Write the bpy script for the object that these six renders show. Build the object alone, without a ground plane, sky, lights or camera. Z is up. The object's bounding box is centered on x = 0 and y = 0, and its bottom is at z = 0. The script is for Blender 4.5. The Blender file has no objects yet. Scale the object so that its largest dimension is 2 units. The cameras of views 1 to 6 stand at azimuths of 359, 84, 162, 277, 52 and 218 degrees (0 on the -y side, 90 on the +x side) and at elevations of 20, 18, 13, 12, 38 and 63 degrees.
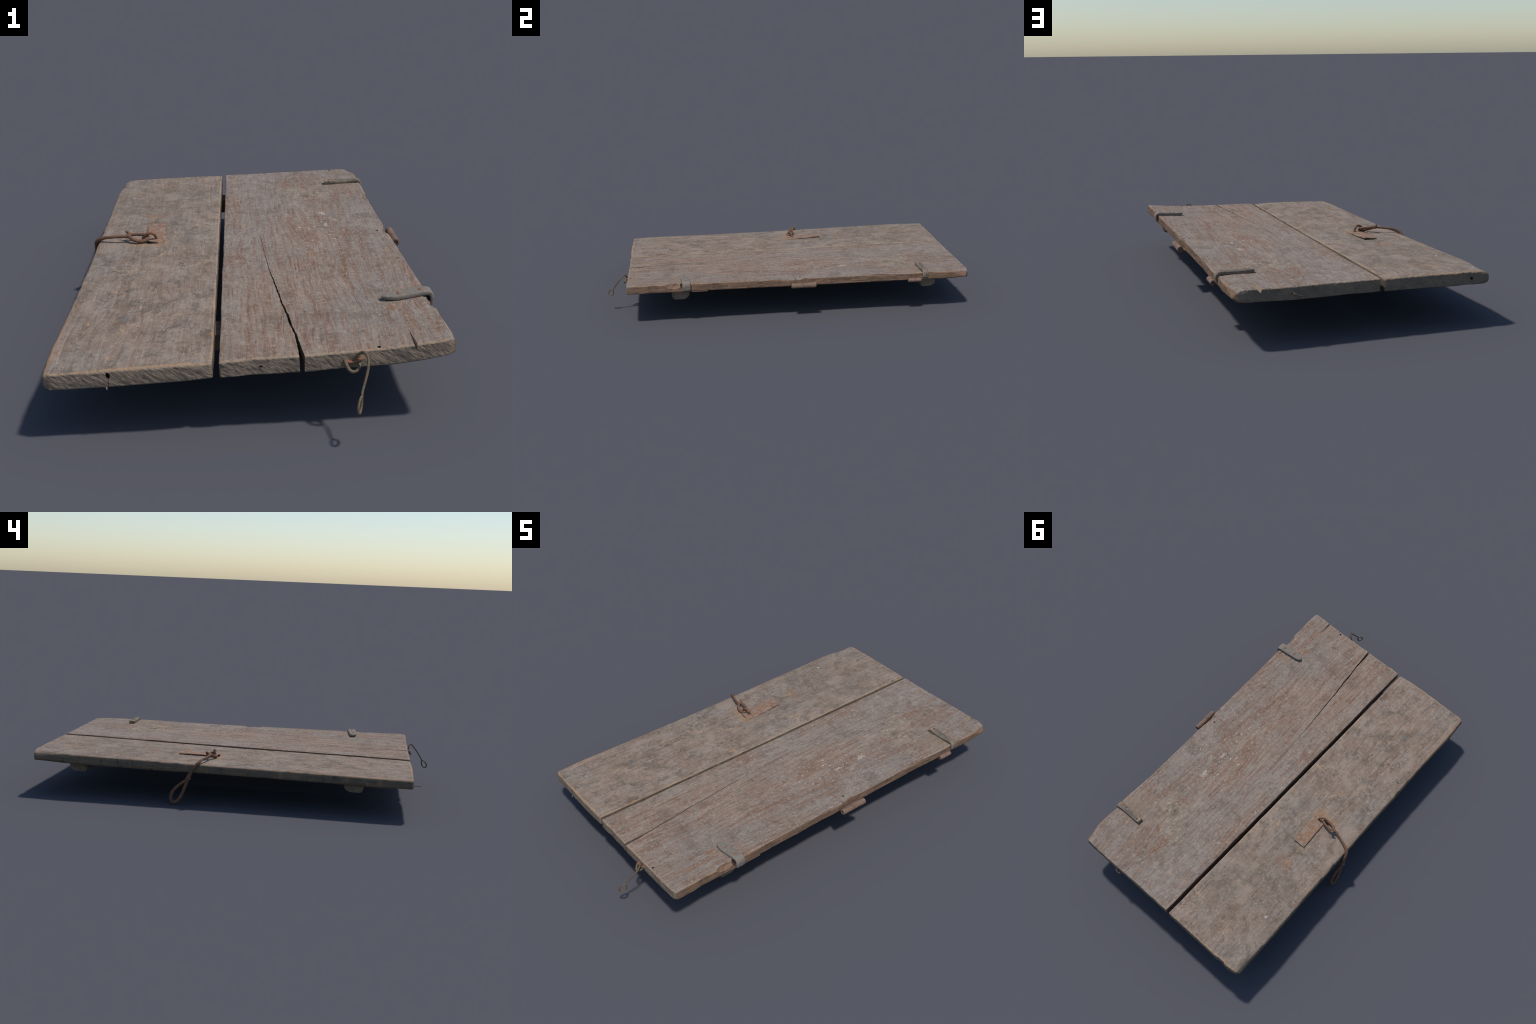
# Weathered two-plank hatch door with battens, strap hinges, rusty pull latch and wire hook.
import bpy, bmesh, math
import numpy as np
from mathutils import Vector

RNG = np.random.default_rng(7)

# ------------------------------------------------------------------ noise helpers
def _hash(ix, iy, seed):
    h = (ix.astype(np.int64) * 374761393 + iy.astype(np.int64) * 668265263 + seed * 974634777) & 0xFFFFFFFF
    h = ((h ^ (h >> 13)) * 1274126177) & 0xFFFFFFFF
    h = h ^ (h >> 16)
    return (h & 0xFFFF) / 32767.5 - 1.0

def vnoise(x, y, seed=0):
    """smooth value noise in -1..1"""
    x = np.asarray(x, float); y = np.asarray(y, float)
    x, y = np.broadcast_arrays(x, y)
    ix = np.floor(x); iy = np.floor(y)
    fx = x - ix; fy = y - iy
    fx = fx * fx * (3 - 2 * fx); fy = fy * fy * (3 - 2 * fy)
    a = _hash(ix, iy, seed); b = _hash(ix + 1, iy, seed)
    c = _hash(ix, iy + 1, seed); d = _hash(ix + 1, iy + 1, seed)
    return (a * (1 - fx) + b * fx) * (1 - fy) + (c * (1 - fx) + d * fx) * fy

def fbm(x, y, seed=0, octaves=3):
    s = 0; amp = 1; tot = 0
    for o in range(octaves):
        s = s + amp * vnoise(np.asarray(x) * 2 ** o, np.asarray(y) * 2 ** o, seed + 17 * o)
        tot += amp; amp *= .55
    return s / tot

def smooth(e0, e1, x):
    t = np.clip((x - e0) / (e1 - e0), 0, 1)
    return t * t * (3 - 2 * t)

def curve(pts):
    """smooth 1-D curve through (t, value) control points"""
    t = np.array([p[0] for p in pts], float); v = np.array([p[1] for p in pts], float)
    return lambda x: np.interp(x, t, v)

# ------------------------------------------------------------------ node helpers
def new_mat(name):
    m = bpy.data.materials.new(name); m.use_nodes = True
    nt = m.node_tree; nt.nodes.clear()
    out = nt.nodes.new('ShaderNodeOutputMaterial')
    bs = nt.nodes.new('ShaderNodeBsdfPrincipled')
    nt.links.new(bs.outputs[0], out.inputs[0])
    return m, nt, bs

class NB:
    """tiny node-building wrapper"""
    def __init__(self, nt):
        self.nt = nt
        self.co = nt.nodes.new('ShaderNodeTexCoord').outputs['Object']
    def link(self, v, sock):
        if hasattr(v, 'is_linked') or hasattr(v, 'links'):
            self.nt.links.new(v, sock)
        else:
            if sock.type == 'RGBA' and len(v) == 3: v = (*v, 1)
            sock.default_value = v
    def math(self, op, a, b=0.0, c=None, clamp=False):
        n = self.nt.nodes.new('ShaderNodeMath'); n.operation = op; n.use_clamp = clamp
        self.link(a, n.inputs[0]); self.link(b, n.inputs[1])
        if c is not None: self.link(c, n.inputs[2])
        return n.outputs[0]
    def sep(self, v):
        n = self.nt.nodes.new('ShaderNodeSeparateXYZ'); self.link(v, n.inputs[0]); return n.outputs
    def comb(self, x, y, z):
        n = self.nt.nodes.new('ShaderNodeCombineXYZ')
        for i, q in enumerate((x, y, z)): self.link(q, n.inputs[i])
        return n.outputs[0]
    def mapping(self, v, scale=(1, 1, 1), loc=(0, 0, 0), rot=(0, 0, 0)):
        n = self.nt.nodes.new('ShaderNodeMapping'); self.link(v, n.inputs['Vector'])
        n.inputs['Scale'].default_value = scale; n.inputs['Location'].default_value = loc
        n.inputs['Rotation'].default_value = rot
        return n.outputs[0]
    def noise(self, v, scale=1.0, detail=2.0, rough=.5, dist=0.0):
        n = self.nt.nodes.new('ShaderNodeTexNoise'); self.link(v, n.inputs['Vector'])
        n.inputs['Scale'].default_value = scale; n.inputs['Detail'].default_value = detail
        n.inputs['Roughness'].default_value = rough; n.inputs['Distortion'].default_value = dist
        return n.outputs['Fac']
    def voronoi(self, v, scale=1.0, feature='F1'):
        n = self.nt.nodes.new('ShaderNodeTexVoronoi'); n.feature = feature
        self.link(v, n.inputs['Vector']); n.inputs['Scale'].default_value = scale
        return n.outputs
    def step(self, v, lo, hi):
        n = self.nt.nodes.new('ShaderNodeMapRange'); n.interpolation_type = 'SMOOTHSTEP'
        self.link(v, n.inputs[0]); n.inputs[1].default_value = lo; n.inputs[2].default_value = hi
        return n.outputs[0]
    def mix(self, f, a, b, mode='MIX'):
        n = self.nt.nodes.new('ShaderNodeMix'); n.data_type = 'RGBA'; n.blend_type = mode
        self.link(f, n.inputs[0]); self.link(a, n.inputs[6]); self.link(b, n.inputs[7])
        return n.outputs[2]
    def bump(self, h, strength=.5, dist=.002):
        n = self.nt.nodes.new('ShaderNodeBump'); self.link(h, n.inputs['Height'])
        n.inputs['Strength'].default_value = strength; n.inputs['Distance'].default_value = dist
        return n.outputs[0]
    def blob(self, cx, cy, rx, ry, edge=None):
        """soft elliptical mask round (cx, cy) in the plan of the door, 1 inside"""
        x, y, z = self.sep(self.co)
        dx = self.math('DIVIDE', self.math('SUBTRACT', x, cx), rx)
        dy = self.math('DIVIDE', self.math('SUBTRACT', y, cy), ry)
        d = self.math('SQRT', self.math('ADD', self.math('MULTIPLY', dx, dx), self.math('MULTIPLY', dy, dy)))
        if edge is not None: d = self.math('ADD', d, edge)
        return self.math('SUBTRACT', 1.0, self.step(d, .55, 1.15)), d

def srgb(r, g, b):
    f = lambda c: (c / 255 / 12.92) if c <= 10 else ((c / 255 + .055) / 1.055) ** 2.4
    return (f(r), f(g), f(b))

# ------------------------------------------------------------------ wood materials
def wood_face(name, right):
    m, nt, bs = new_mat(name); N = NB(nt)
    x, y, z = N.sep(N.co)
    # grain coordinate: x bent by slow wander and, on the wide plank, round its knots
    wander = N.math('SUBTRACT', N.noise(N.mapping(N.co, (2.2, 1.1, 1), loc=(0, 3.1 if right else 9.4, 0)), 1.6, 2, .5), .5)
    g = N.math('ADD', x, N.math('MULTIPLY', wander, .10 if right else .13))
    if right:
        for kx, ky, sx, sy, amp in ((.283, .585, .075, .17, .055), (.215, .68, .055, .11, .035)):
            dx = N.math('DIVIDE', N.math('SUBTRACT', x, kx), sx)
            dy = N.math('DIVIDE', N.math('SUBTRACT', y, ky), sy)
            r2 = N.math('ADD', N.math('MULTIPLY', dx, dx), N.math('MULTIPLY', dy, dy))
            fall = N.math('EXPONENT', N.math('MULTIPLY', r2, -1.0))
            side = N.math('DIVIDE', dx, N.math('ADD', N.math('ABSOLUTE', dx), .35))
            g = N.math('SUBTRACT', g, N.math('MULTIPLY', N.math('MULTIPLY', fall, side), amp))
    gv = N.comb(g, y, N.math('MULTIPLY', z, .3))
    warp = N.comb(N.math('ADD', x, N.math('MULTIPLY', N.math('SUBTRACT', N.noise(N.co, 70, 3, .6), .5), .012)),
                  N.math('ADD', y, N.math('MULTIPLY', N.math('SUBTRACT', N.noise(N.mapping(N.co, loc=(7, 3, 1)), 70, 3, .6), .5), .012)), z)
    rings = N.noise(N.mapping(gv, (150, 6, 8)), 1, 3, .6)
    rings2 = N.noise(N.mapping(gv, (62, 2.2, 8), loc=(9, 2, 0)), 1, 3, .6)
    wide = N.noise(N.mapping(gv, (22, 2.0, 3), loc=(4, 0, 0)), 1, 3, .55)
    fibre = N.noise(N.mapping(gv, (380, 16, 30)), 1, 3, .6)
    blotch = N.noise(N.co, 11, 6, .66, .5)
    mott = N.noise(N.mapping(N.co, (1.3, .8, 1), loc=(3, 5, 0)), 26, 5, .68, .4)
    fineb = N.noise(N.co, 75, 4, .68)
    big = N.noise(N.mapping(N.co, (2.6, 1.7, 1), loc=(1.7, .3, 0)), 1.4, 3, .5)
    field = N.math('ADD', N.math('MULTIPLY', blotch, .5), N.math('MULTIPLY', big, .6))
    grain_amount = N.step(field, .36, .62) if right else N.math('MULTIPLY', N.step(field, .44, .68), .5)
    grey = srgb(134, 123, 114) if right else srgb(135, 124, 114)
    tan = srgb(139, 121, 107) if right else srgb(140, 123, 110)
    brown = srgb(119, 96, 81) if right else srgb(116, 97, 81)
    red = srgb(124, 89, 70) if right else srgb(122, 94, 76)
    dark = srgb(98, 88, 79) if right else srgb(94, 86, 77)
    col = N.mix(N.step(big, .38, .66), grey, tan)
    col = N.mix(N.math('MULTIPLY', N.step(wide, .48, .68), .50), col, brown)
    streak = N.math('MAXIMUM', N.step(rings, .52, .64), N.math('MULTIPLY', N.step(rings2, .54, .68), .8))
    col = N.mix(N.math('MULTIPLY', streak, N.math('ADD', .24, N.math('MULTIPLY', grain_amount, .62))), col, red)
    col = N.mix(N.math('MULTIPLY', N.step(rings, .46, .34), .30), col, srgb(157, 147, 137))
    col = N.mix(N.math('MULTIPLY', N.step(blotch, .52, .66), .62 if not right else .45), col, dark)
    col = N.mix(N.math('MULTIPLY', N.step(blotch, .46, .34), .35), col, srgb(156, 144, 132))
    col = N.mix(N.math('MULTIPLY', N.step(mott, .54, .68), .50), col, brown)
    col = N.mix(N.math('MULTIPLY', N.step(mott, .45, .32), .42), col, srgb(160, 149, 138))
    col = N.mix(N.math('MULTIPLY', N.step(fineb, .54, .68), .50 if right else .40), col, srgb(98, 85, 75))
    col = N.mix(N.math('MULTIPLY', N.step(fineb, .45, .32), .50 if right else .40), col, srgb(174, 161, 146))
    col = N.mix(N.math('MULTIPLY', N.step(fibre, .56, .72), .50), col, srgb(92, 78, 67))
    col = N.mix(N.math('MULTIPLY', N.step(fibre, .43, .30), .40), col, srgb(172, 158, 143))
    # thin meandering scuffs: the zero-lines of a slow noise
    for k, (sc, amt, c) in enumerate(((7, .55, (84, 74, 64)), (13, .45, (92, 78, 66)), (9, .5, (176, 146, 116)))):
        q = N.noise(N.mapping(N.co, (1.0, .7, 1), loc=(k * 5.1 + 2, k * 2.7, 0)), sc, 5, .62, .3)
        line = N.step(N.math('ABSOLUTE', N.math('SUBTRACT', q, .5)), .018, .003)
        gate = N.step(N.noise(N.mapping(N.co, loc=(k * 3, 8, 0)), 10, 3, .6), .50, .62)
        col = N.mix(N.math('MULTIPLY', N.math('MULTIPLY', line, gate), amt * (.6 if right else 1.3)), col, srgb(*c))
    # pale cross scratches and gouges
    for k, (rot, sx, sy, lo, amt) in enumerate(((.62, 210, 34, .66, .6), (-.85, 200, 40, .67, .55), (1.48, 190, 22, .67, .6), (.25, 240, 40, .67, .5), (2.0, 200, 44, .68, .5))):
        sc = N.noise(N.mapping(N.mapping(N.co, rot=(0, 0, rot)), (sx, sy, 10), loc=(k * 3.3, 0, 0)), 1, 1, .4)
        ms = N.step(sc, lo, lo + .06)
        if not right:
            zone = N.math('ADD', .25, N.math('MULTIPLY', N.blob(-.24, .66, .24, .34)[0], .75))
        else:
            zone = .22
        col = N.mix(N.math('MULTIPLY', N.math('MULTIPLY', ms, zone), amt), col, srgb(184, 155, 128))
    # irregular pale chips and dark pits
    chip = N.noise(N.mapping(warp, (1, .8, 1), loc=(2, 1, 0)), 150, 2, .5)
    col = N.mix(N.math('MULTIPLY', N.step(chip, .67, .75), .70 if right else .5), col, srgb(188, 172, 152))
    pit = N.noise(N.mapping(warp, (1, .6, 1), loc=(6, 4, 0)), 120, 2, .5)
    col = N.mix(N.math('MULTIPLY', N.step(pit, .66, .74), .65), col, srgb(74, 66, 58))
    if right:
        # whitish droppings scattered round the middle of the wide plank
        wm, d = N.blob(.33, .10, .16, .36)
        w = N.noise(N.mapping(warp, (1, .75, 1), loc=(.11, .4, 0)), 105, 2, .55)
        col = N.mix(N.math('MULTIPLY', N.math('MULTIPLY', N.step(w, .655, .70), wm), .75), col, srgb(196, 190, 183))
        for (cx, cy, rx, ry, a) in ((.318, .318, .016, .020, .5), (.315, .17, .008, .026, .5), (.30, -.40, .02, .06, .2)):
            wm, d = N.blob(cx, cy, rx, ry, N.math('MULTIPLY', N.math('SUBTRACT', N.noise(N.co, 130, 3, .65), .5), 4.5))
            col = N.mix(N.math('MULTIPLY', wm, a), col, srgb(192, 184, 172))
        # knots: broken pale rings, dusty heart
        for (cx, cy, rx, ry, ha) in ((.280, .582, .075, .075, .6), (.205, .665, .075, .050, .2)):
            wob = N.math('MULTIPLY', N.math('SUBTRACT', N.noise(N.mapping(N.co, loc=(cx * 9, 0, 0)), 16, 5, .65), .5), 2.4)
            km, kd = N.blob(cx, cy, rx, ry, wob)
            ringn = N.math('SINE', N.math('MULTIPLY', kd, 17.0))
            brk = N.step(N.noise(N.co, 30, 3, .6), .42, .58)
            col = N.mix(N.math('MULTIPLY', km, .35), col, srgb(148, 135, 117))
            col = N.mix(N.math('MULTIPLY', N.math('MULTIPLY', N.math('MULTIPLY', km, brk), N.step(ringn, .2, .95)), .75 if ha > .5 else .35), col, srgb(172, 158, 138))
            col = N.mix(N.math('MULTIPLY', N.math('MULTIPLY', km, N.step(ringn, -.4, -.98)), .35), col, srgb(104, 92, 80))
            hm, hd = N.blob(cx, cy, rx * .30, ry * .30, wob)
            col = N.mix(N.math('MULTIPLY', hm, ha), col, srgb(104, 95, 84))
        # rust stains beside the front strap, lost nail, hole runs
        for (cx, cy, rx, ry, a) in ((.405, -.63, .016, .028, .7), (.452, .02, .030, .0045, .95), (.49, -.52, .009, .007, .6), (.02, -.55, .007, .007, .7)):
            rm, d = N.blob(cx, cy, rx, ry, N.math('MULTIPLY', N.math('SUBTRACT', N.noise(N.co, 70, 3), .5), 1.8))
            col = N.mix(N.math('MULTIPLY', rm, a), col, srgb(132, 92, 66))
        # dusty clean halo by the back strap
        dm, d = N.blob(.43, .70, .11, .07, N.math('MULTIPLY', N.math('SUBTRACT', N.noise(N.co, 20, 4), .5), 1.2))
        col = N.mix(N.math('MULTIPLY', dm, .40), col, srgb(138, 124, 106))
    else:
        for (cx, cy, rx, ry, a, c) in ((-.108, -.70, .026, .034, .7, (92, 80, 70)), (-.098, -.70, .008, .010, .7, (146, 100, 66)),
                                       (-.364, -.595, .018, .010, .8, (148, 106, 72)), (-.345, -.57, .03, .035, .45, (100, 96, 94)),
                                       (-.31, .090, .050, .035, .6, (150, 116, 84)), (-.38, .090, .035, .022, .5, (156, 128, 96)),
                                       (-.30, .42, .05, .04, .35, (126, 84, 64)), (-.19, .11, .03, .05, .35, (92, 86, 80))):
            rm, d = N.blob(cx, cy, rx, ry, N.math('MULTIPLY', N.math('SUBTRACT', N.noise(N.co, 50, 4), .5), 2.4))
            col = N.mix(N.math('MULTIPLY', rm, a), col, srgb(*c))
        wm, d = N.blob(-.44, .69, .008, .010, N.math('MULTIPLY', N.math('SUBTRACT', N.noise(N.co, 120, 2), .5), 2.0))
        col = N.mix(N.math('MULTIPLY', wm, .7), col, srgb(192, 192, 196))
        # dark grimy blotches typical of this plank
        gm = N.noise(N.mapping(N.co, (1.2, .8, 1), loc=(5, 2, 0)), 15, 6, .72, .6)
        col = N.mix(N.math('MULTIPLY', N.step(gm, .54, .64), .50), col, srgb(94, 88, 81))
        bm_, d = N.blob(-.28, .62, .26, .36, N.math('MULTIPLY', N.math('SUBTRACT', N.noise(N.co, 9, 4), .5), 1.6))
        col = N.mix(N.math('MULTIPLY', bm_, .22), col, srgb(104, 92, 80))
        pm = N.noise(N.mapping(N.co, (1.0, .8, 1), loc=(1, 12, 0)), 7, 5, .66, .4)
        col = N.mix(N.math('MULTIPLY', N.step(pm, .52, .64), .50), col, srgb(156, 141, 127))
        col = N.mix(N.math('MULTIPLY', N.step(pm, .45, .34), .35), col, srgb(118, 98, 82))
    # worn, tan arrises along the rims
    ragged = N.math('MULTIPLY', N.math('SUBTRACT', N.noise(N.mapping(N.co, (60, 14, 60)), 1, 4, .65), .5), .034)
    def rim(dist, w, amt, c):
        nonlocal col
        e = N.math('ADD', dist, ragged)
        col = N.mix(N.math('MULTIPLY', N.step(e, w, w * .15), amt), col, srgb(*c))
    if right:
        rim(N.math('SUBTRACT', .524, x), .004, .5, (172, 136, 104))
        rim(N.math('ADD', y, .876), .007, .6, (166, 142, 117))
        rim(N.math('SUBTRACT', .984, y), .006, .5, (166, 142, 117))
        rim(N.math('SUBTRACT', x, N.math('ADD', -.0638, N.math('MULTIPLY', y, .0139))), .003, .3, (160, 134, 110))
    else:
        rim(N.math('ADD', x, .524), .013, .65, (160, 126, 97))
        rim(N.math('ADD', y, .876), .010, .7, (166, 137, 108))
        rim(N.math('SUBTRACT', .99, y), .009, .6, (170, 140, 110))
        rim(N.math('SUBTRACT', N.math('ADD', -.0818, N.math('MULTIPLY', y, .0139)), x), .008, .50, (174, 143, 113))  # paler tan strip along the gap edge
    nt.links.new(col, bs.inputs['Base Color'])
    bs.inputs['Roughness'].default_value = .9
    bs.inputs['Specular IOR Level'].default_value = .15
    h = N.math('ADD', N.math('MULTIPLY', rings, -.7 if right else -.3), N.math('ADD', N.math('MULTIPLY', fibre, -.5), N.math('ADD', N.math('MULTIPLY', fineb, -.8), N.math('MULTIPLY', mott, -.6))))
    nt.links.new(N.bump(h, .85, .0026), bs.inputs['Normal'])
    return m

def wood_side(name, c1, c2, c3, c4):
    """long edges of the planks: stained, lengthwise fibre with paint-like patches"""
    m, nt, bs = new_mat(name); N = NB(nt)
    a = N.noise(N.mapping(N.co, (20, 7, 40)), 1, 4, .6)
    b = N.noise(N.mapping(N.co, (26, 26, 10), loc=(2, 1, 0)), 1, 5, .7)
    f = N.noise(N.mapping(N.co, (200, 12, 260)), 1, 3, .6)
    col = N.mix(N.step(a, .40, .62), srgb(*c1), srgb(*c2))
    col = N.mix(N.math('MULTIPLY', N.step(b, .52, .66), .8), col, srgb(*c3))
    col = N.mix(N.math('MULTIPLY', N.step(b, .42, .30), .7), col, srgb(*c4))
    col = N.mix(N.math('MULTIPLY', N.step(f, .56, .72), .5), col, srgb(78, 62, 50))
    col = N.mix(N.math('MULTIPLY', N.step(f, .42, .28), .35), col, srgb(176, 148, 120))
    nt.links.new(col, bs.inputs['Base Color'])
    bs.inputs['Roughness'].default_value = .9; bs.inputs['Specular IOR Level'].default_value = .15
    nt.links.new(N.bump(N.math('ADD', f, b), .5, .0015), bs.inputs['Normal'])
    return m

def wood_end(name, lean, c1, c2):
    """sawn end grain: oblique saw marks over ring bands"""
    m, nt, bs = new_mat(name); N = NB(nt)
    v = N.mapping(N.co, (1, 1, 1), rot=(0, lean, 0))
    saw = N.noise(N.mapping(v, (60, 30, 190)), 1, 3, .6, .4)
    blot = N.noise(N.co, 28, 4, .6)
    col = N.mix(N.step(blot, .38, .64), srgb(*c1), srgb(*c2))
    col = N.mix(N.math('MULTIPLY', N.step(saw, .57, .70), .5), col, srgb(86, 75, 65))
    col = N.mix(N.math('MULTIPLY', N.step(saw, .44, .30), .35), col, srgb(152, 135, 117))
    nt.links.new(col, bs.inputs['Base Color'])
    bs.inputs['Roughness'].default_value = .92; bs.inputs['Specular IOR Level'].default_value = .12
    nt.links.new(N.bump(N.math('MULTIPLY', N.math('ADD', saw, N.math('MULTIPLY', blot, .4)), -1.0), .8, .004), bs.inputs['Normal'])
    return m

def simple_mat(name, base, patches, rough=.85, scale=60, bumpd=.001, metal=0.0):
    """base colour with noise patches: (colour, noise scale, low, high, amount)"""
    m, nt, bs = new_mat(name); N = NB(nt)
    col = srgb(*base)
    last = N.noise(N.co, scale, 4, .65)
    for i, (c, s, lo, hi, amt) in enumerate(patches):
        n = N.noise(N.mapping(N.co, (1, 1, 1), loc=(i * 1.7, i * .9, i * 2.3)), s, 4, .6)
        col = N.mix(N.math('MULTIPLY', N.step(n, lo, hi), amt), col, srgb(*c))
    nt.links.new(col, bs.inputs['Base Color'])
    bs.inputs['Roughness'].default_value = rough; bs.inputs['Metallic'].default_value = metal
    bs.inputs['Specular IOR Level'].default_value = .25
    nt.links.new(N.bump(last, .6, bumpd), bs.inputs['Normal'])
    return m

M_face_l = wood_face('weathered_plank_face', False)
M_face_r = wood_face('grainy_plank_face', True)
M_side_l = wood_side('grimy_plank_edge', (118, 104, 88), (104, 94, 82), (76, 73, 69), (148, 124, 100))
M_side_r = wood_side('ruddy_plank_edge', (115, 92, 76), (126, 100, 81), (90, 76, 66), (148, 128, 110))
M_end_f = wood_end('sawn_front_end', -.62, (142, 125, 108), (128, 113, 98))
M_end_b = wood_end('sawn_back_end', .6, (128, 115, 100), (114, 103, 91))
M_batten = wood_side('batten_wood', (128, 114, 98), (116, 103, 90), (98, 90, 80), (140, 124, 106))
M_rust = simple_mat('rusted_iron', (112, 84, 67), [((132, 92, 66), 60, .5, .65, .7), ((88, 68, 57), 45, .52, .66, .7), ((140, 116, 100), 90, .58, .7, .6)], .8, 180, .0012)
M_rust_plate = simple_mat('rusted_plate', (136, 106, 86), [((146, 132, 120), 42, .46, .58, .85), ((150, 104, 70), 55, .54, .64, .7), ((118, 80, 62), 40, .56, .68, .6)], .85, 200, .0008)
M_rust_bright = simple_mat('fresh_rust', (146, 102, 74), [((118, 86, 66), 150, .48, .62, .8)], .85, 300, .0006)
M_knuckle = simple_mat('rusty_brown_knuckle', (122, 100, 87), [((106, 80, 66), 60, .5, .64, .8), ((156, 128, 112), 80, .55, .68, .6)], .85, 220, .0008)
M_strap = simple_mat('grey_leather_strap', (126, 117, 107), [((104, 98, 90), 40, .5, .64, .7), ((145, 136, 123), 70, .55, .66, .6), ((70, 66, 60), 140, .64, .70, .8)], .9, 160, .0012)
M_strap_warm = simple_mat('dusty_leather_strap', (120, 109, 96), [((92, 87, 79), 40, .5, .62, .75), ((164, 138, 112), 34, .54, .66, .7), ((66, 62, 56), 130, .62, .68, .8)], .9, 160, .0012)
M_wire = simple_mat('verdigris_wire', (104, 86, 68), [((104, 104, 86), 40, .48, .60, .8), ((118, 82, 60), 55, .52, .64, .8), ((74, 68, 56), 90, .56, .66, .7)], .65, 250, .0006)
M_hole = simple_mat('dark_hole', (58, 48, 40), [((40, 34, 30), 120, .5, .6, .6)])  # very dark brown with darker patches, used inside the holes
M_fresh = wood_side('split_wood', (158, 141, 122), (148, 132, 114), (120, 106, 92), (172, 156, 136))
M_torn = wood_side('torn_wood', (136, 110, 88), (126, 102, 84), (106, 88, 74), (158, 134, 110))

# ------------------------------------------------------------------ scene hierarchy
root = bpy.data.objects.new('plank_door', None)
root.empty_display_size = .1
bpy.context.scene.collection.objects.link(root)
root['label'] = 'old weathered two-plank wooden hatch door with rusty latch'
root['category'] = 'wooden door'

def add_object(name, mesh, parent=None, mats=(), smooth_angle=None):
    ob = bpy.data.objects.new(name, mesh)
    bpy.context.scene.collection.objects.link(ob)
    ob.parent = parent or root
    for m in mats: mesh.materials.append(m)
    mesh.polygons.foreach_set('use_smooth', [True] * len(mesh.polygons))
    if smooth_angle is not None:
        mesh.set_sharp_from_angle(angle=math.radians(smooth_angle))
    return ob

def mesh_from(verts, faces, name, mat_index=None):
    me = bpy.data.meshes.new(name)
    me.from_pydata([tuple(v) for v in verts], [], [tuple(f) for f in faces])
    if mat_index is not None: me.polygons.foreach_set('material_index', mat_index)
    me.update(); me.validate()
    return me

# ------------------------------------------------------------------ planks
def axis_grid(n, width, fine):
    """0..1 stations, denser next to both ends (fine = metres of the fine zone)"""
    f = fine / width
    edge = np.linspace(0, 1, 6)[:-1] ** 1.0 * f
    mid = np.linspace(f, 1 - f, n)
    return np.concatenate([edge, mid, 1 - edge[::-1]])

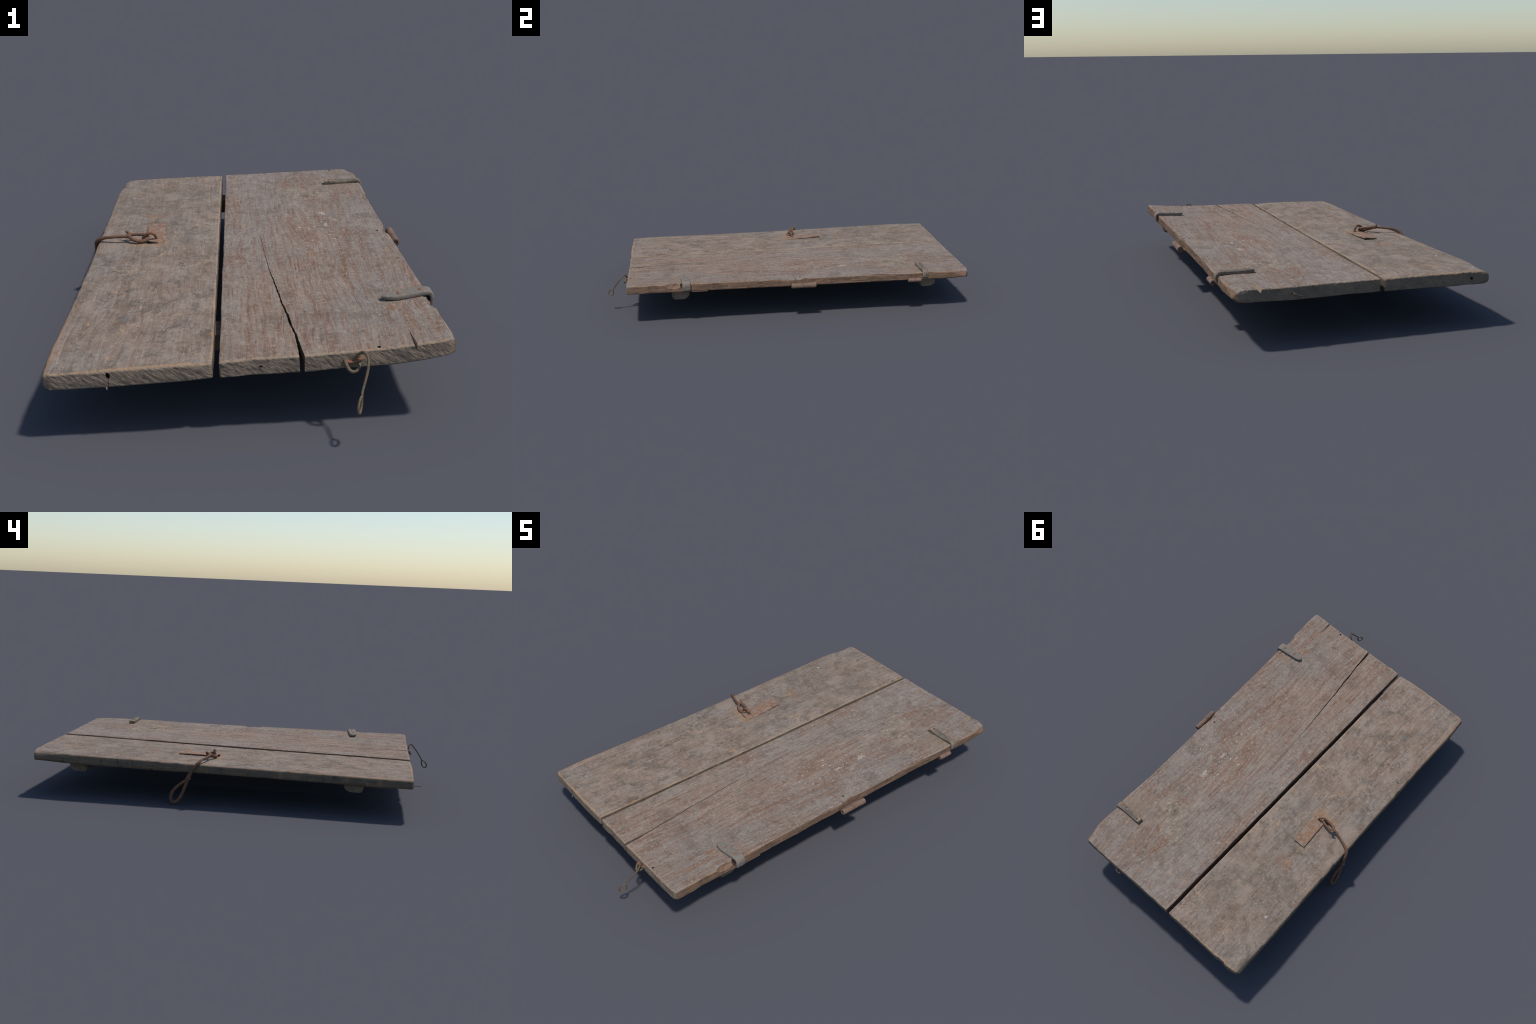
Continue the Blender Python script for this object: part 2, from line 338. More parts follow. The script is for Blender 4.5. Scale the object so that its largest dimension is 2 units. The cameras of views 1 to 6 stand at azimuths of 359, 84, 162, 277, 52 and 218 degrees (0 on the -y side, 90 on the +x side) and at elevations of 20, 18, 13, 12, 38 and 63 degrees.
def build_plank(name, spec, mats):
    ga = axis_grid(spec['na'], spec['width'], .010)
    gb = axis_grid(spec['nb'], 1.87, .012)
    gc = axis_grid(9, .045, .010)
    na, nb, nc = len(ga), len(gb), len(gc)
    def vid(i, j, k): return i + na * (j + nb * k)
    quads = []; slots = []
    I, J = np.meshgrid(np.arange(na - 1), np.arange(nb - 1), indexing='ij'); I = I.ravel(); J = J.ravel()
    for k, flip in ((nc - 1, False), (0, True)):
        q = np.stack([vid(I, J, k), vid(I + 1, J, k), vid(I + 1, J + 1, k), vid(I, J + 1, k)], 1)
        quads.append(q[:, ::-1] if flip else q); slots.append(np.full(len(q), 0 if not flip else 1))
    J, K = np.meshgrid(np.arange(nb - 1), np.arange(nc - 1), indexing='ij'); J = J.ravel(); K = K.ravel()
    for i, flip in ((na - 1, False), (0, True)):
        q = np.stack([vid(i, J, K), vid(i, J + 1, K), vid(i, J + 1, K + 1), vid(i, J, K + 1)], 1)
        quads.append(q[:, ::-1] if flip else q); slots.append(np.full(len(q), 1))
    I, K = np.meshgrid(np.arange(na - 1), np.arange(nc - 1), indexing='ij'); I = I.ravel(); K = K.ravel()
    for j, flip, slot in ((0, False, 2), (nb - 1, True, 3)):
        q = np.stack([vid(I, j, K), vid(I + 1, j, K), vid(I + 1, j, K + 1), vid(I, j, K + 1)], 1)
        quads.append(q[:, ::-1] if flip else q); slots.append(np.full(len(q), slot))
    quads = np.concatenate(quads); slots = np.concatenate(slots)
    ids, inv = np.unique(quads.ravel(), return_inverse=True)
    quads = inv.reshape(-1, 4)
    i = ids % na; j = (ids // na) % nb; k = ids // (na * nb)
    a, b, c = ga[i], gb[j], gc[k]
    # --- rounded box in plank space, radii in metres varying along the arrises
    W, L, H = spec['width'], 1.87, .045
    rx = np.where(a < .5, spec['rx_left'](b), spec['rx_right'](b))
    near = np.where(a < .5, a * W, (1 - a) * W)
    on_side = near < rx + 1e-6
    rt = np.where(on_side, np.where(a < .5, spec['rt_left'](b), spec['rt_right'](b)), spec['rz'])
    rb = np.where(on_side, np.where(a < .5, spec['rb_left'](b), spec['rb_right'](b)), spec['rz'])
    ry = np.full_like(a, spec['ry'])
    q = np.stack([a * W, b * L, c * H], 1)
    lo = np.stack([rx, ry, rb], 1); hi = np.array([W, L, H]) - np.stack([rx, ry, rt], 1)
    cl = np.clip(q, lo, hi)
    R = np.stack([rx, ry, np.where(q[:, 2] > hi[:, 2], rt, rb)], 1)
    d = (q - cl) / R
    nrm = np.linalg.norm(d, axis=1, keepdims=True); nrm[nrm == 0] = 1
    n = d / nrm
    p = cl + R * n
    u, v, w = p[:, 0] / W, p[:, 1] / L, p[:, 2] / H
    # --- bend into place
    yy = spec['y0'](u) * (1 - v) + spec['y1'](u) * v
    xx = spec['xl'](yy) * (1 - u) + spec['xr'](yy) * u
    zt = spec['top'](xx, u, v); zb = spec['bot'](xx, u, v)
    zz = zb + (zt - zb) * w
    # --- relief
    s = spec['seed']
    nx, ny, nz = n.T
    up = np.clip(nz, 0, 1)
    g = xx + .045 * fbm(xx * 3, yy * 1.4, s + 5, 2)
    if spec.get('knots'):
        for kx, ky, sx, sy, amp in spec['knots']:
            ddx = (xx - kx) / sx; ddy = (yy - ky) / sy
            g = g - amp * np.exp(-(ddx ** 2 + ddy ** 2)) * ddx / (abs(ddx) + .35)
    h = .0011 * fbm(xx * 7, yy * 3.5, s) + .00055 * fbm(g * 120, yy * 3.5, s + 1, 2) + .0007 * fbm(xx * 30, yy * 22, s + 2, 3)
    h -= .0022 * smooth(.45, .9, fbm(xx * 26, yy * 15, s + 3, 2))
    h -= .0016 * smooth(.55, .85, vnoise(g * 70, yy * 5, s + 9))
    if spec.get('knots'):
        for (kx, ky, r, dep) in ((.283, .582, .060, .0030), (.212, .668, .058, .0028)):
            rr = np.hypot((xx - kx) / r, (yy - ky) / r) + .25 * fbm(xx * 30, yy * 30, 91, 2)
            h += np.exp(-((rr - .85) / .16) ** 2) * .0022 - np.exp(-(rr / .55) ** 2) * dep * (.7 + .6 * vnoise(xx * 90, yy * 90, 92))
    zz = zz + h * up
    low = np.clip(-nz, 0, 1)
    zz = zz + .0025 * fbm(xx * 12, yy * 5, s + 11) * low
    # long edges: slow wander and small bites
    side = .0022 * fbm(yy * 9, zz * 20, s + 21) + .0012 * fbm(yy * 45, zz * 120, s + 22)
    side_bite = -.004 * smooth(.35, .8, vnoise(yy * 22, 0 * yy, s + 23)) * (abs(nz) > .15)
    bite = np.where(nx > 0, spec['bite_right'], spec['bite_left'])
    xx = xx + np.sign(nx) * nx ** 2 * (side + side_bite) * bite
    # ends: saw marks leaning over, nicked upper arris
    lean = np.where(ny < 0, 1.25, -1.0)
    tt = zz * 1.0 + xx / lean
    end = .0013 * fbm(tt * 170, (xx - zz / lean) * 45, s + 31, 2) + .0016 * fbm(xx * 30, zz * 60, s + 32)
    nick = smooth(.1, .9, fbm(xx * 70, 0 * xx + ny, s + 33, 3)) * (.5 + .5 * vnoise(xx * 11, 0 * xx, s + 35))
    arris = np.clip(ny * ny * nz * (nz > 0) * 3.5, 0, 1)
    yy = yy + np.sign(ny) * (ny ** 2 * end - arris * nick * .0045)
    zz = zz - arris * nick * .0022 - arris * .0012 * (1 + vnoise(xx * 200, 0 * xx, s + 34))
    me = bpy.data.meshes.new(name)
    me.vertices.add(len(xx)); me.vertices.foreach_set('co', np.stack([xx, yy, zz], 1).ravel())
    me.loops.add(quads.size); me.loops.foreach_set('vertex_index', quads.ravel().astype(np.int32))
    me.polygons.add(len(quads)); me.polygons.foreach_set('loop_start', np.arange(0, quads.size, 4, dtype=np.int32))
    me.polygons.foreach_set('material_index', slots.astype(np.int32))
    me.update(); me.validate()
    return add_object(name, me, mats=mats)

def sheet(front, back, sag=0.0):
    """height of a face: profile across at the front blended to the profile at the back"""
    f, b = curve(front), curve(back)
    return lambda x, u, v: f(x) * (1 - v) + b(x) * v - sag * np.sin(np.pi * v) ** 2

left_spec = dict(
    na=165, nb=440, width=.44, seed=11,
    xl=curve([(-.88, -.530), (-.72, -.533), (-.5, -.527), (-.1, -.523), (.3, -.5232), (.8, -.524), (1.0, -.524)]),
    xr=lambda y: -.0807 + .0139 * y + .0012 * fbm(y * 9, 0 * y, 3),
    y0=lambda u: -.8775 - .007 * np.sin(np.pi * u) * u + .006 * smooth(.06, .0, u) + .002 * smooth(.97, 1, u),
    y1=curve([(0, .974), (.012, .986), (.035, .993), (.07, .996), (.15, .998), (.19, .997), (.20, .993), (.27, .992), (.29, .996), (1, .989)]),
    top=sheet([(-.53, .190), (-.317, .1975), (-.18, .2015), (-.094, .1990)], [(-.52, .210), (-.43, .2155), (-.25, .218), (-.15, .2185), (-.068, .2175)], .0025),
    bot=sheet([(-.53, .145), (-.3, .150), (-.094, .156)], [(-.52, .159), (-.3, .164), (-.068, .167)]),
    rx_left=lambda b: .014 + .005 * smooth(.05, 0, b) + .032 * smooth(.90, .985, b),
    rt_left=lambda b: .012 + .015 * smooth(.90, .985, b), rb_left=lambda b: .015 + .004 * smooth(.05, 0, b) + .002 * smooth(.9, .985, b),
    rx_right=lambda b: np.full_like(b, .006), rt_right=lambda b: np.full_like(b, .0065), rb_right=lambda b: np.full_like(b, .004),
    rz=.005, ry=.006, bite_left=.9, bite_right=.6)

right_spec = dict(
    na=225, nb=440, width=.59, seed=37,
    xl=lambda y: -.0642 + .0139 * y + .0010 * fbm(y * 8, 0 * y, 5),
    xr=curve([(-.88, .527), (-.82, .5285), (-.74, .525), (-.6, .526), (-.46, .524), (-.32, .522), (-.12, .521), (-.05, .522), (0, .519), (.05, .515),
              (.1, .517), (.16, .520), (.25, .518), (.4, .519), (.55, .522), (.67, .527), (.76, .523), (.84, .526), (.92, .523), (1, .521)]),
    y0=lambda u: -.8785 + 0 * u + .004 * smooth(.97, 1, u) + .0015 * vnoise(u * 14, 0 * u, 8),
    y1=lambda u: .986 - .003 * u - .012 * smooth(.965, 1, u) + .001 * vnoise(u * 12, 0 * u, 9),
    top=sheet([(-.08, .2015), (-.02, .2055), (.13, .2075), (.34, .2145), (.45, .2245), (.525, .2325)], [(-.06, .220), (.29, .2215), (.46, .2245), (.525, .2225)], .0018),
    bot=sheet([(-.08, .157), (.13, .161), (.35, .167), (.45, .177), (.525, .188)], [(-.06, .169), (.29, .169), (.48, .176), (.525, .183)]),
    rx_left=lambda b: np.full_like(b, .004), rt_left=lambda b: np.full_like(b, .004), rb_left=lambda b: np.full_like(b, .004),
    rx_right=lambda b: .006 + .046 * smooth(.95, .995, b) + .005 * smooth(.03, 0, b),
    rt_right=lambda b: .006 + .028 * smooth(.95, .995, b) + .006 * smooth(.03, 0, b),
    rb_right=lambda b: .006 + .003 * smooth(.03, 0, b) + .003 * smooth(.95, .995, b),
    rz=.004, ry=.005, bite_left=.5, bite_right=1.5,
    knots=[(.283, .585, .075, .17, .055), (.215, .68, .055, .11, .035)])

plank_l = build_plank('plank', left_spec, (M_face_l, M_side_l, M_end_f, M_end_b))
plank_r = build_plank('plank', right_spec, (M_face_r, M_side_r, M_end_f, M_end_b))

def top_z(x, y):
    x = np.float64(x); v = (y + .876) / 1.862
    return float((left_spec if x < -.07 else right_spec)['top'](x, 0, v))

# ------------------------------------------------------------------ cutters (splits, holes, torn spots)
def prism_cutter(sections, mat):
    """loft of equal-length rings -> closed mesh"""
    rings = [np.array(s) for s in sections]; k = len(rings[0])
    verts = np.concatenate(rings); faces = []
    for r in range(len(rings) - 1):
        for q in range(k):
            q2 = (q + 1) % k
            faces.append((r * k + q, r * k + q2, (r + 1) * k + q2, (r + 1) * k + q))
    faces.append(tuple(range(k))[::-1]); faces.append(tuple((len(rings) - 1) * k + q for q in range(k)))
    me = mesh_from(verts, faces, 'cutter')
    bm = bmesh.new(); bm.from_mesh(me); bmesh.ops.recalc_face_normals(bm, faces=bm.faces); bm.to_mesh(me); bm.free()
    ob = bpy.data.objects.new('cutter', me); bpy.context.scene.collection.objects.link(ob)
    me.materials.append(mat)
    return ob

def blob_cutter(center, radii, mat, rough=.25, seed=0, sub=3, rot=0.0):
    bm = bmesh.new(); bmesh.ops.create_icosphere(bm, subdivisions=sub, radius=1)
    for v in bm.verts:
        c = v.co.copy()
        f = 1 + rough * float(fbm(np.float64(c.x * 2.2 + c.z * 1.7 + seed), np.float64(c.y * 2.2 - c.z + seed), seed))
        px, py, pz = c.x * radii[0] * f, c.y * radii[1] * f, c.z * radii[2] * f
        cr, sr = math.cos(rot), math.sin(rot)
        v.co = (center[0] + px * cr - py * sr, center[1] + px * sr + py * cr, center[2] + pz)
    me = bpy.data.meshes.new('cutter'); bm.to_mesh(me); bm.free(); me.materials.append(mat)
    ob = bpy.data.objects.new('cutter', me); bpy.context.scene.collection.objects.link(ob)
    return ob

def apply_cutters(target, cutters):
    for cu in cutters:
        md = target.modifiers.new('cut', 'BOOLEAN'); md.operation = 'DIFFERENCE'; md.object = cu
        md.solver = 'EXACT'; md.material_mode = 'TRANSFER'
        dg = bpy.context.evaluated_depsgraph_get()
        me = bpy.data.meshes.new_from_object(target.evaluated_get(dg))
        target.modifiers.clear(); old = target.data; target.data = me; bpy.data.meshes.remove(old)
    for cu in cutters:
        me = cu.data; bpy.data.objects.remove(cu); bpy.data.meshes.remove(me)

def join_cutters(obs):
    mats = []; verts = []; faces = []; idx = []
    for o in obs:
        off = len(verts); mt = o.data.materials[0]
        if mt not in mats: mats.append(mt)
        verts += [tuple(v.co) for v in o.data.vertices]
        for p in o.data.polygons: faces.append(tuple(off + i for i in p.vertices)); idx.append(mats.index(mt))
        me = o.data; bpy.data.objects.remove(o); bpy.data.meshes.remove(me)
    me = mesh_from(verts, faces, 'cutter', idx)
    for mt in mats: me.materials.append(mt)
    ob = bpy.data.objects.new('cutter', me); bpy.context.scene.collection.objects.link(ob)
    return ob

# the long split that opens at the front end of the wide plank
cx = curve([(-.90, .1345), (-.868, .1335), (-.80, .131), (-.75, .128), (-.68, .1205), (-.62, .1165), (-.53, .1055), (-.48, .103), (-.36, .093), (-.25, .0835), (-.19, .081), (-.06, .0755), (.07, .071), (.12, .068)])
cw = curve([(-.90, .0150), (-.868, .0135), (-.80, .0090), (-.75, .0062), (-.68, .0056), (-.53, .0052), (-.48, .0042), (-.36, .0034), (-.25, .0026), (-.19, .0018), (-.06, .0014), (.07, .001), (.12, .0006)])
cd = curve([(-.90, .08), (-.74, .08), (-.70, .034), (-.5, .022), (-.3, .012), (-.19, .007), (-.06, .003), (.12, .0015)])
secs = []
for t in np.arange(-.90, .10, .006):
    jl = .0019 * float(fbm(np.float64(t * 60), np.float64(0.), 61)); jr = .0019 * float(fbm(np.float64(t * 60), np.float64(3.), 62))
    sc = min(1, cw(t) / .004)
    l, r = cx(t) - cw(t) / 2 + jl * sc, cx(t) + cw(t) / 2 + jr * sc
    zt = top_z(cx(t), t); zb = zt - cd(t); mid = (l + r) / 2; sl = .004 * smooth(-.8, -.6, t)
    k = .75 if cd(t) > .05 else .25
    secs.append([(l, t, zt + .01), (r, t, zt + .01), (r, t, zt - .004), (mid + (r - mid) * k + sl, t, zb), (mid + (l - mid) * k + sl, t, zb), (l, t, zt - .004)])
cut_r = [prism_cutter(secs, M_side_l)]
# V notches at the front and back ends of the wide plank
def notch(x_a, x_b, y_in, y_out, depth, tip):
    s = []
    for t in np.linspace(0, 1, 7):
        y = y_in + (y_out - y_in) * t; z = top_z((x_a + x_b) / 2, y)
        c = (x_a + x_b) / 2; f = .25 + .75 * t
        s.append([(c + (x_a - c) * f, y, z + .006), (c + (x_b - c) * f, y, z + .006), (c + (tip - c) * f + .001, y, z - depth * t - .001), (c + (tip - c) * f - .001, y, z - depth * t - .001)])
    return prism_cutter(s, M_fresh)
cut_r.append(notch(.417, .431, -.79, -.90, .018, .427))
cut_r.append(notch(.412, .443, .885, 1.0, .017, .419))
cut_r.append(notch(-.012, -.006, -.83, -.90, .0025, -.006))
cut_r.append(notch(.20, .205, -.85, -.90, .0025, .203))
# nail holes and dents
cut_r.append(blob_cutter((.333, -.864, .217), (.0052, .0062, .014), M_hole, .1, 1, 2))
cut_r.append(blob_cutter((.029, -.878, .184), (.004, .005, .003), M_hole, .3, 2, 2))
cut_r.append(blob_cutter((.279, .572, top_z(.28, .57) + .0005), (.014, .007, .005), M_side_l, .4, 3, 3, .5))
cut_r.append(blob_cutter((.302, .99, .196), (.004, .006, .004), M_hole, .1, 4, 2))
# pressed slot mark
def slot_mark(c, ang, ln, wd):
    out = []
    for off in (-wd / 2, wd / 2):
        s = []
        ca, sa = math.cos(ang), math.sin(ang)
        ex, ey = c[0] - sa * off, c[1] + ca * off
        for t in (-.5, .5):
            px, py = ex + ca * ln * t, ey + sa * ln * t; z = top_z(px, py)
            hw = .0011
            s.append([(px + sa * hw, py - ca * hw, z + .003), (px - sa * hw, py + ca * hw, z + .003), (px - sa * hw, py + ca * hw, z - .0026), (px + sa * hw, py - ca * hw, z - .0026)])
        out.append(prism_cutter(s, M_side_l))
    return out
cut_r += slot_mark((.304, -.767), .55, .024, .007)
# torn edge beside the front strap and broken rim over the middle knuckle
cut_r.append(blob_cutter((.541, -.628, .228), (.036, .052, .030), M_torn, .25, 5, 4))
cut_r.append(blob_cutter((.528, -.586, .226), (.022, .010, .016), M_hole, .2, 6, 3))
cut_r.append(blob_cutter((.517, .040, .2390), (.042, .062, .022), M_face_r, .6, 7, 4))
cut_r.append(blob_cutter((.486, .050, .223), (.004, .006, .007), M_hole, .4, 8, 2))
cut_r.append(blob_cutter((.545, .15, .240), (.026, .07, .022), M_torn, .5, 10, 3))
apply_cutters(plank_r, [join_cutters([c]) for c in cut_r[:1]] + [join_cutters(cut_r[1:9])] + [join_cutters([c]) for c in cut_r[9:]])

cut_l = [blob_cutter((-.359, -.878, .182), (.0055, .012, .009), M_hole, .3, 11, 2),
         blob_cutter((-.434, .994, .188), (.0055, .012, .0055), M_hole, .2, 12, 2)]
cut_l.append(prism_cutter([[(-.3598, y, .180), (-.3584, y, .180), (-.3582, y, .14), (-.3600, y, .14)] for y in (-.90, -.877)], M_hole))
cut_l += slot_mark((-.487, -.325), -.1, .020, .006)
apply_cutters(plank_l, [join_cutters(cut_l[:2]), join_cutters(cut_l[2:])])
for p in (plank_l, plank_r):
    p.data.polygons.foreach_set('use_smooth', [True] * len(p.data.polygons))
    p.data.set_sharp_from_angle(angle=math.radians(55))

# ------------------------------------------------------------------ lofts and tubes
def catmull(pts, per=8, closed=False):
    P = np.array(pts, float); n = len(P); out = []
    rng = range(n if closed else n - 1)
    for i in rng:
        p1, p2 = P[i], P[(i + 1) % n]
        p0 = P[i - 1] if (i > 0 or closed) else 2 * p1 - p2
        p3 = P[(i + 2) % n] if (i + 2 < n or closed) else 2 * p2 - p1
        for t in np.arange(per) / per:
            out.append(.5 * ((2 * p1) + (-p0 + p2) * t + (2 * p0 - 5 * p1 + 4 * p2 - p3) * t * t + (-p0 + 3 * p1 - 3 * p2 + p3) * t ** 3))
    if not closed: out.append(P[-1])
    return np.array(out)

def tube(pts, name, segs=12, per=8, closed=False, rough=.08, seed=0):
    """round bar through points (x, y, z, radius)"""
    C = catmull(pts, per, closed); P, R = C[:, :3], C[:, 3]; n = len(P)
    T = np.roll(P, -1, 0) - np.roll(P, 1, 0)
    if not closed: T[0] = P[1] - P[0]; T[-1] = P[-1] - P[-2]
    T /= np.linalg.norm(T, axis=1, keepdims=True)
    up = np.array([0, 0, 1.]) if abs(T[0][2]) < .9 else np.array([1., 0, 0])
    u = np.cross(T[0], up); u /= np.linalg.norm(u)
    verts = []; frames = []
    for i in range(n):
        u = u - T[i] * (u @ T[i]); u /= np.linalg.norm(u); frames.append((u.copy(), np.cross(T[i], u)))
    length = np.concatenate([[0], np.cumsum(np.linalg.norm(np.diff(P, axis=0), axis=1))])
    for i in range(n):
        a = np.arange(segs) / segs * 2 * np.pi
        r = R[i] * (1 + rough * fbm(length[i] * 140 + 0 * a, np.cos(a) * 1.3 + np.sin(a) * .7 + seed, seed))
        verts.append(P[i] + np.outer(np.cos(a) * r, frames[i][0]) + np.outer(np.sin(a) * r, frames[i][1]))
    verts = list(np.concatenate(verts)); faces = []
    for i in range(n if closed else n - 1):
        i2 = (i + 1) % n
        for k in range(segs):
            k2 = (k + 1) % segs
            faces.append((i * segs + k, i * segs + k2, i2 * segs + k2, i2 * segs + k))
    if not closed:
        for i, sgn in ((0, -1), (n - 1, 1)):
            verts.append(P[i] + T[i] * R[i] * .5 * sgn); c = len(verts) - 1
            for k in range(segs):
                k2 = (k + 1) % segs
                faces.append((c, i * segs + k2, i * segs + k) if sgn < 0 else (c, i * segs + k, i * segs + k2))
    me = mesh_from(verts, faces, name)
    bm = bmesh.new(); bm.from_mesh(me); bmesh.ops.recalc_face_normals(bm, faces=bm.faces); bm.to_mesh(me); bm.free()
    return me

def strap(path, name, seed, end_round=True):
    """thick flexible strip; path rows: x, y, z of the upper face, half width, thickness"""
    C = catmull(path, 7); n = len(C); verts = []; faces = []
    k = 24
    for i in range(n):
        x, y, z, hw, th = C[i]
        t = (C[min(i + 1, n - 1)] - C[max(i - 1, 0)])[:3]; t[1] *= .3; t /= np.linalg.norm(t)
        wdir = np.array([-t[1], 1, 0.]); wdir -= t * (wdir @ t); wdir /= np.linalg.norm(wdir)
        nd = np.cross(t, wdir); nd = nd if nd[2] > 0 or nd[0] > .5 else -nd
        mid = np.array([x, y, z]) - nd * th / 2
        for q in range(k):
            a = 2 * np.pi * q / k
            ca, sa = math.cos(a), math.sin(a)
            px = math.copysign(abs(ca) ** .35, ca) * hw; pz = math.copysign(abs(sa) ** .45, sa) * th / 2
            wob = .0009 * float(fbm(np.float64(i * .45), np.float64(q * .7), seed)) + .0006 * float(vnoise(np.float64(i * 1.7), np.float64(q * 1.9), seed + 3))
            verts.append(mid + wdir * (px + math.copysign(wob, ca)) + nd * (pz + wob * 1.2))
    for i in range(n - 1):
        for q in range(k):
            q2 = (q + 1) % k
            faces.append((i * k + q, i * k + q2, (i + 1) * k + q2, (i + 1) * k + q))
    faces.append(tuple(range(k))); faces.append(tuple((n - 1) * k + q for q in range(k)))
    me = mesh_from(verts, faces, name)
    bm = bmesh.new(); bm.from_mesh(me); bmesh.ops.recalc_face_normals(bm, faces=bm.faces); bm.to_mesh(me); bm.free()
    return me

# ------------------------------------------------------------------ battens under the planks
def batten(ends, seed):
    """ends: (x, y0, y1, z_bottom, z_top) at both tips; chamfered lower arrises"""
    secs = []
    for t in np.linspace(0, 1, 60):
        e = [ends[0][i] * (1 - t) + ends[1][i] * t for i in range(5)]
        x, y0, y1, zb, zt = e
        f = min(t, 1 - t); sh = .004 * max(0, 1 - f / .008)
        w = lambda s: .0014 * float(fbm(np.float64(x * 9), np.float64(s), seed))
        secs.append([(x, y0 + sh + w(1), zt), (x, y0 + sh + w(2), zb + .022), (x, y0 + .006 + sh, zb + .008 + w(3)), (x, y0 + .018, zb + sh + w(4)),
                     (x, y1 - .030, zb + sh + w(5)), (x, y1 - .008 - sh, zb + .014 + w(6)), (x, y1 - sh + w(7), zb + .024), (x, y1 - sh, zt)])
    verts = [p for s in secs for p in s]; k = 8; faces = []
    for r in range(len(secs) - 1):
        for q in range(k):
            q2 = (q + 1) % k; faces.append((r * k + q, r * k + q2, (r + 1) * k + q2, (r + 1) * k + q))
    faces.append(tuple(range(k))); faces.append(tuple((len(secs) - 1) * k + q for q in range(k)))
    me = mesh_from(verts, faces, 'batten')
    bm = bmesh.new(); bm.from_mesh(me); bmesh.ops.recalc_face_normals(bm, faces=bm.faces); bm.to_mesh(me); bm.free()
    return add_object('batten', me, mats=(M_batten,), smooth_angle=30)

batten(((-.490, -.645, -.548, .103, .158), (.489, -.642, -.546, .130, .186)), 71)
batten(((-.474, .726, .822, .1105, .166), (.460, .728, .815, .117, .180)), 72)

# ------------------------------------------------------------------ strap hinges over the right rim
def nail_head(c, r, mat, parent, name='nail_head', tilt=(0, 0)):
    bm = bmesh.new(); bmesh.ops.create_icosphere(bm, subdivisions=2, radius=1)
    for v in bm.verts:
        f = 1 + .12 * float(vnoise(np.float64(v.co.x * 2 + c[0] * 90), np.float64(v.co.y * 2 + c[1] * 70), 5))
        v.co = (c[0] + v.co.x * r * f, c[1] + v.co.y * r * f, c[2] + v.co.z * r * .28 + v.co.x * r * tilt[0] + v.co.y * r * tilt[1])
    me = bpy.data.meshes.new(name); bm.to_mesh(me); bm.free()
    return add_object(name, me, parent, (mat,))

front_strap = add_object('hinge_strap', strap([
    (.389, -.572, .2315, .004, .010), (.393, -.572, .2335, .010, .012), (.402, -.572, .2355, .015, .013), (.420, -.572, .237, .0195, .0145), (.440, -.571, .2385, .021, .0155),
    (.475, -.567, .2415, .0215, .016), (.506, -.564, .2445, .0215, .016), (.523, -.563, .2445, .0215, .015), (.535, -.562, .239, .0215, .014), (.541, -.562, .226, .0215, .013),
    (.5405, -.562, .212, .0215, .013), (.538, -.562, .199, .021, .013)], 'hinge_strap', 81), mats=(M_strap,), smooth_angle=50)
nail_head((.440, -.572, .2385), .0075, M_rust_bright, front_strap, tilt=(.08, 0))
nail_head((.506, -.565, .2445), .0075, M_rust_bright, front_strap, tilt=(.05, 0))
back_strap = add_object('hinge_strap', strap([
    (.374, .735, .2375, .0150, .0170), (.385, .735, .2395, .0160, .0175), (.405, .735, .2385, .0160, .0165), (.43, .7345, .2365, .0155, .0150), (.47, .734, .2375, .0155, .0145),
    (.500, .735, .2400, .0155, .0145), (.517, .736, .2385, .0155, .0135), (.529, .737, .229, .0155, .013), (.5315, .737, .215, .0155, .012), (.530, .737, .200, .015, .012)], 'hinge_strap', 82),
    mats=(M_strap_warm,), smooth_angle=50)
nail_head((.503, .732, .2398), .006, M_rust_bright, back_strap)
nail_head((.408, .731, .2388), .005, M_rust_bright, back_strap)
for c in ((.393, .738, .239), (.478, .730, .2375)):
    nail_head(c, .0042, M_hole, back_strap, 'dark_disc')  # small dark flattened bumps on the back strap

# ------------------------------------------------------------------ hinge knuckles on the right edge
def knuckle(x, z, y0, y1, r, seed):
    ys = np.linspace(y0, y1, 26); k = 24; verts = []; faces = []
    prof = [(0.0, .45), (0.0, .88)] + [(.0, 1.0)]
    rings = [(y0 + .004, .50), (y0, .52), (y0, .85), (y0 + .0015, 1.0)] + [(y, 1.0) for y in ys[1:-1]] + [(y1 - .0015, 1.0), (y1, .85), (y1, .52), (y1 - .004, .50)]
    for i, (y, f) in enumerate(rings):
        a = np.arange(k) / k * 2 * np.pi
        rr = r * f * (1 + .06 * fbm(y * 50 + 0 * a, np.cos(a) * 1.5 + np.sin(a), seed))
        verts += [(x + rr[q] * math.cos(a[q]), y, z + rr[q] * math.sin(a[q])) for q in range(k)]
    n = len(rings)
    for i in range(n - 1):
        for q in range(k):
            q2 = (q + 1) % k; faces.append((i * k + q, i * k + q2, (i + 1) * k + q2, (i + 1) * k + q))
    faces.append(tuple(range(k))); faces.append(tuple((n - 1) * k + q for q in range(k)))
    me = mesh_from(verts, faces, 'hinge_knuckle')
    bm = bmesh.new(); bm.from_mesh(me); bmesh.ops.recalc_face_normals(bm, faces=bm.faces); bm.to_mesh(me); bm.free()
    return add_object('hinge_knuckle', me, mats=(M_knuckle,), smooth_angle=45)

def slab(name, x0, x1, y0, y1, z0, z1, mat, bev, parent=None, slope=0.0):
    bm = bmesh.new(); bmesh.ops.create_cube(bm, size=1)
    for v in bm.verts:
        v.co = ((x0 + x1) / 2 + v.co.x * (x1 - x0), (y0 + y1) / 2 + v.co.y * (y1 - y0), (z0 + z1) / 2 + v.co.z * (z1 - z0) + (v.co.x + .5) * slope)
    bmesh.ops.bevel(bm, geom=bm.edges[:] + bm.verts[:], offset=bev, segments=2, affect='EDGES')
    me = bpy.data.meshes.new(name); bm.to_mesh(me); bm.free()
    return add_object(name, me, parent, (mat,), 40)

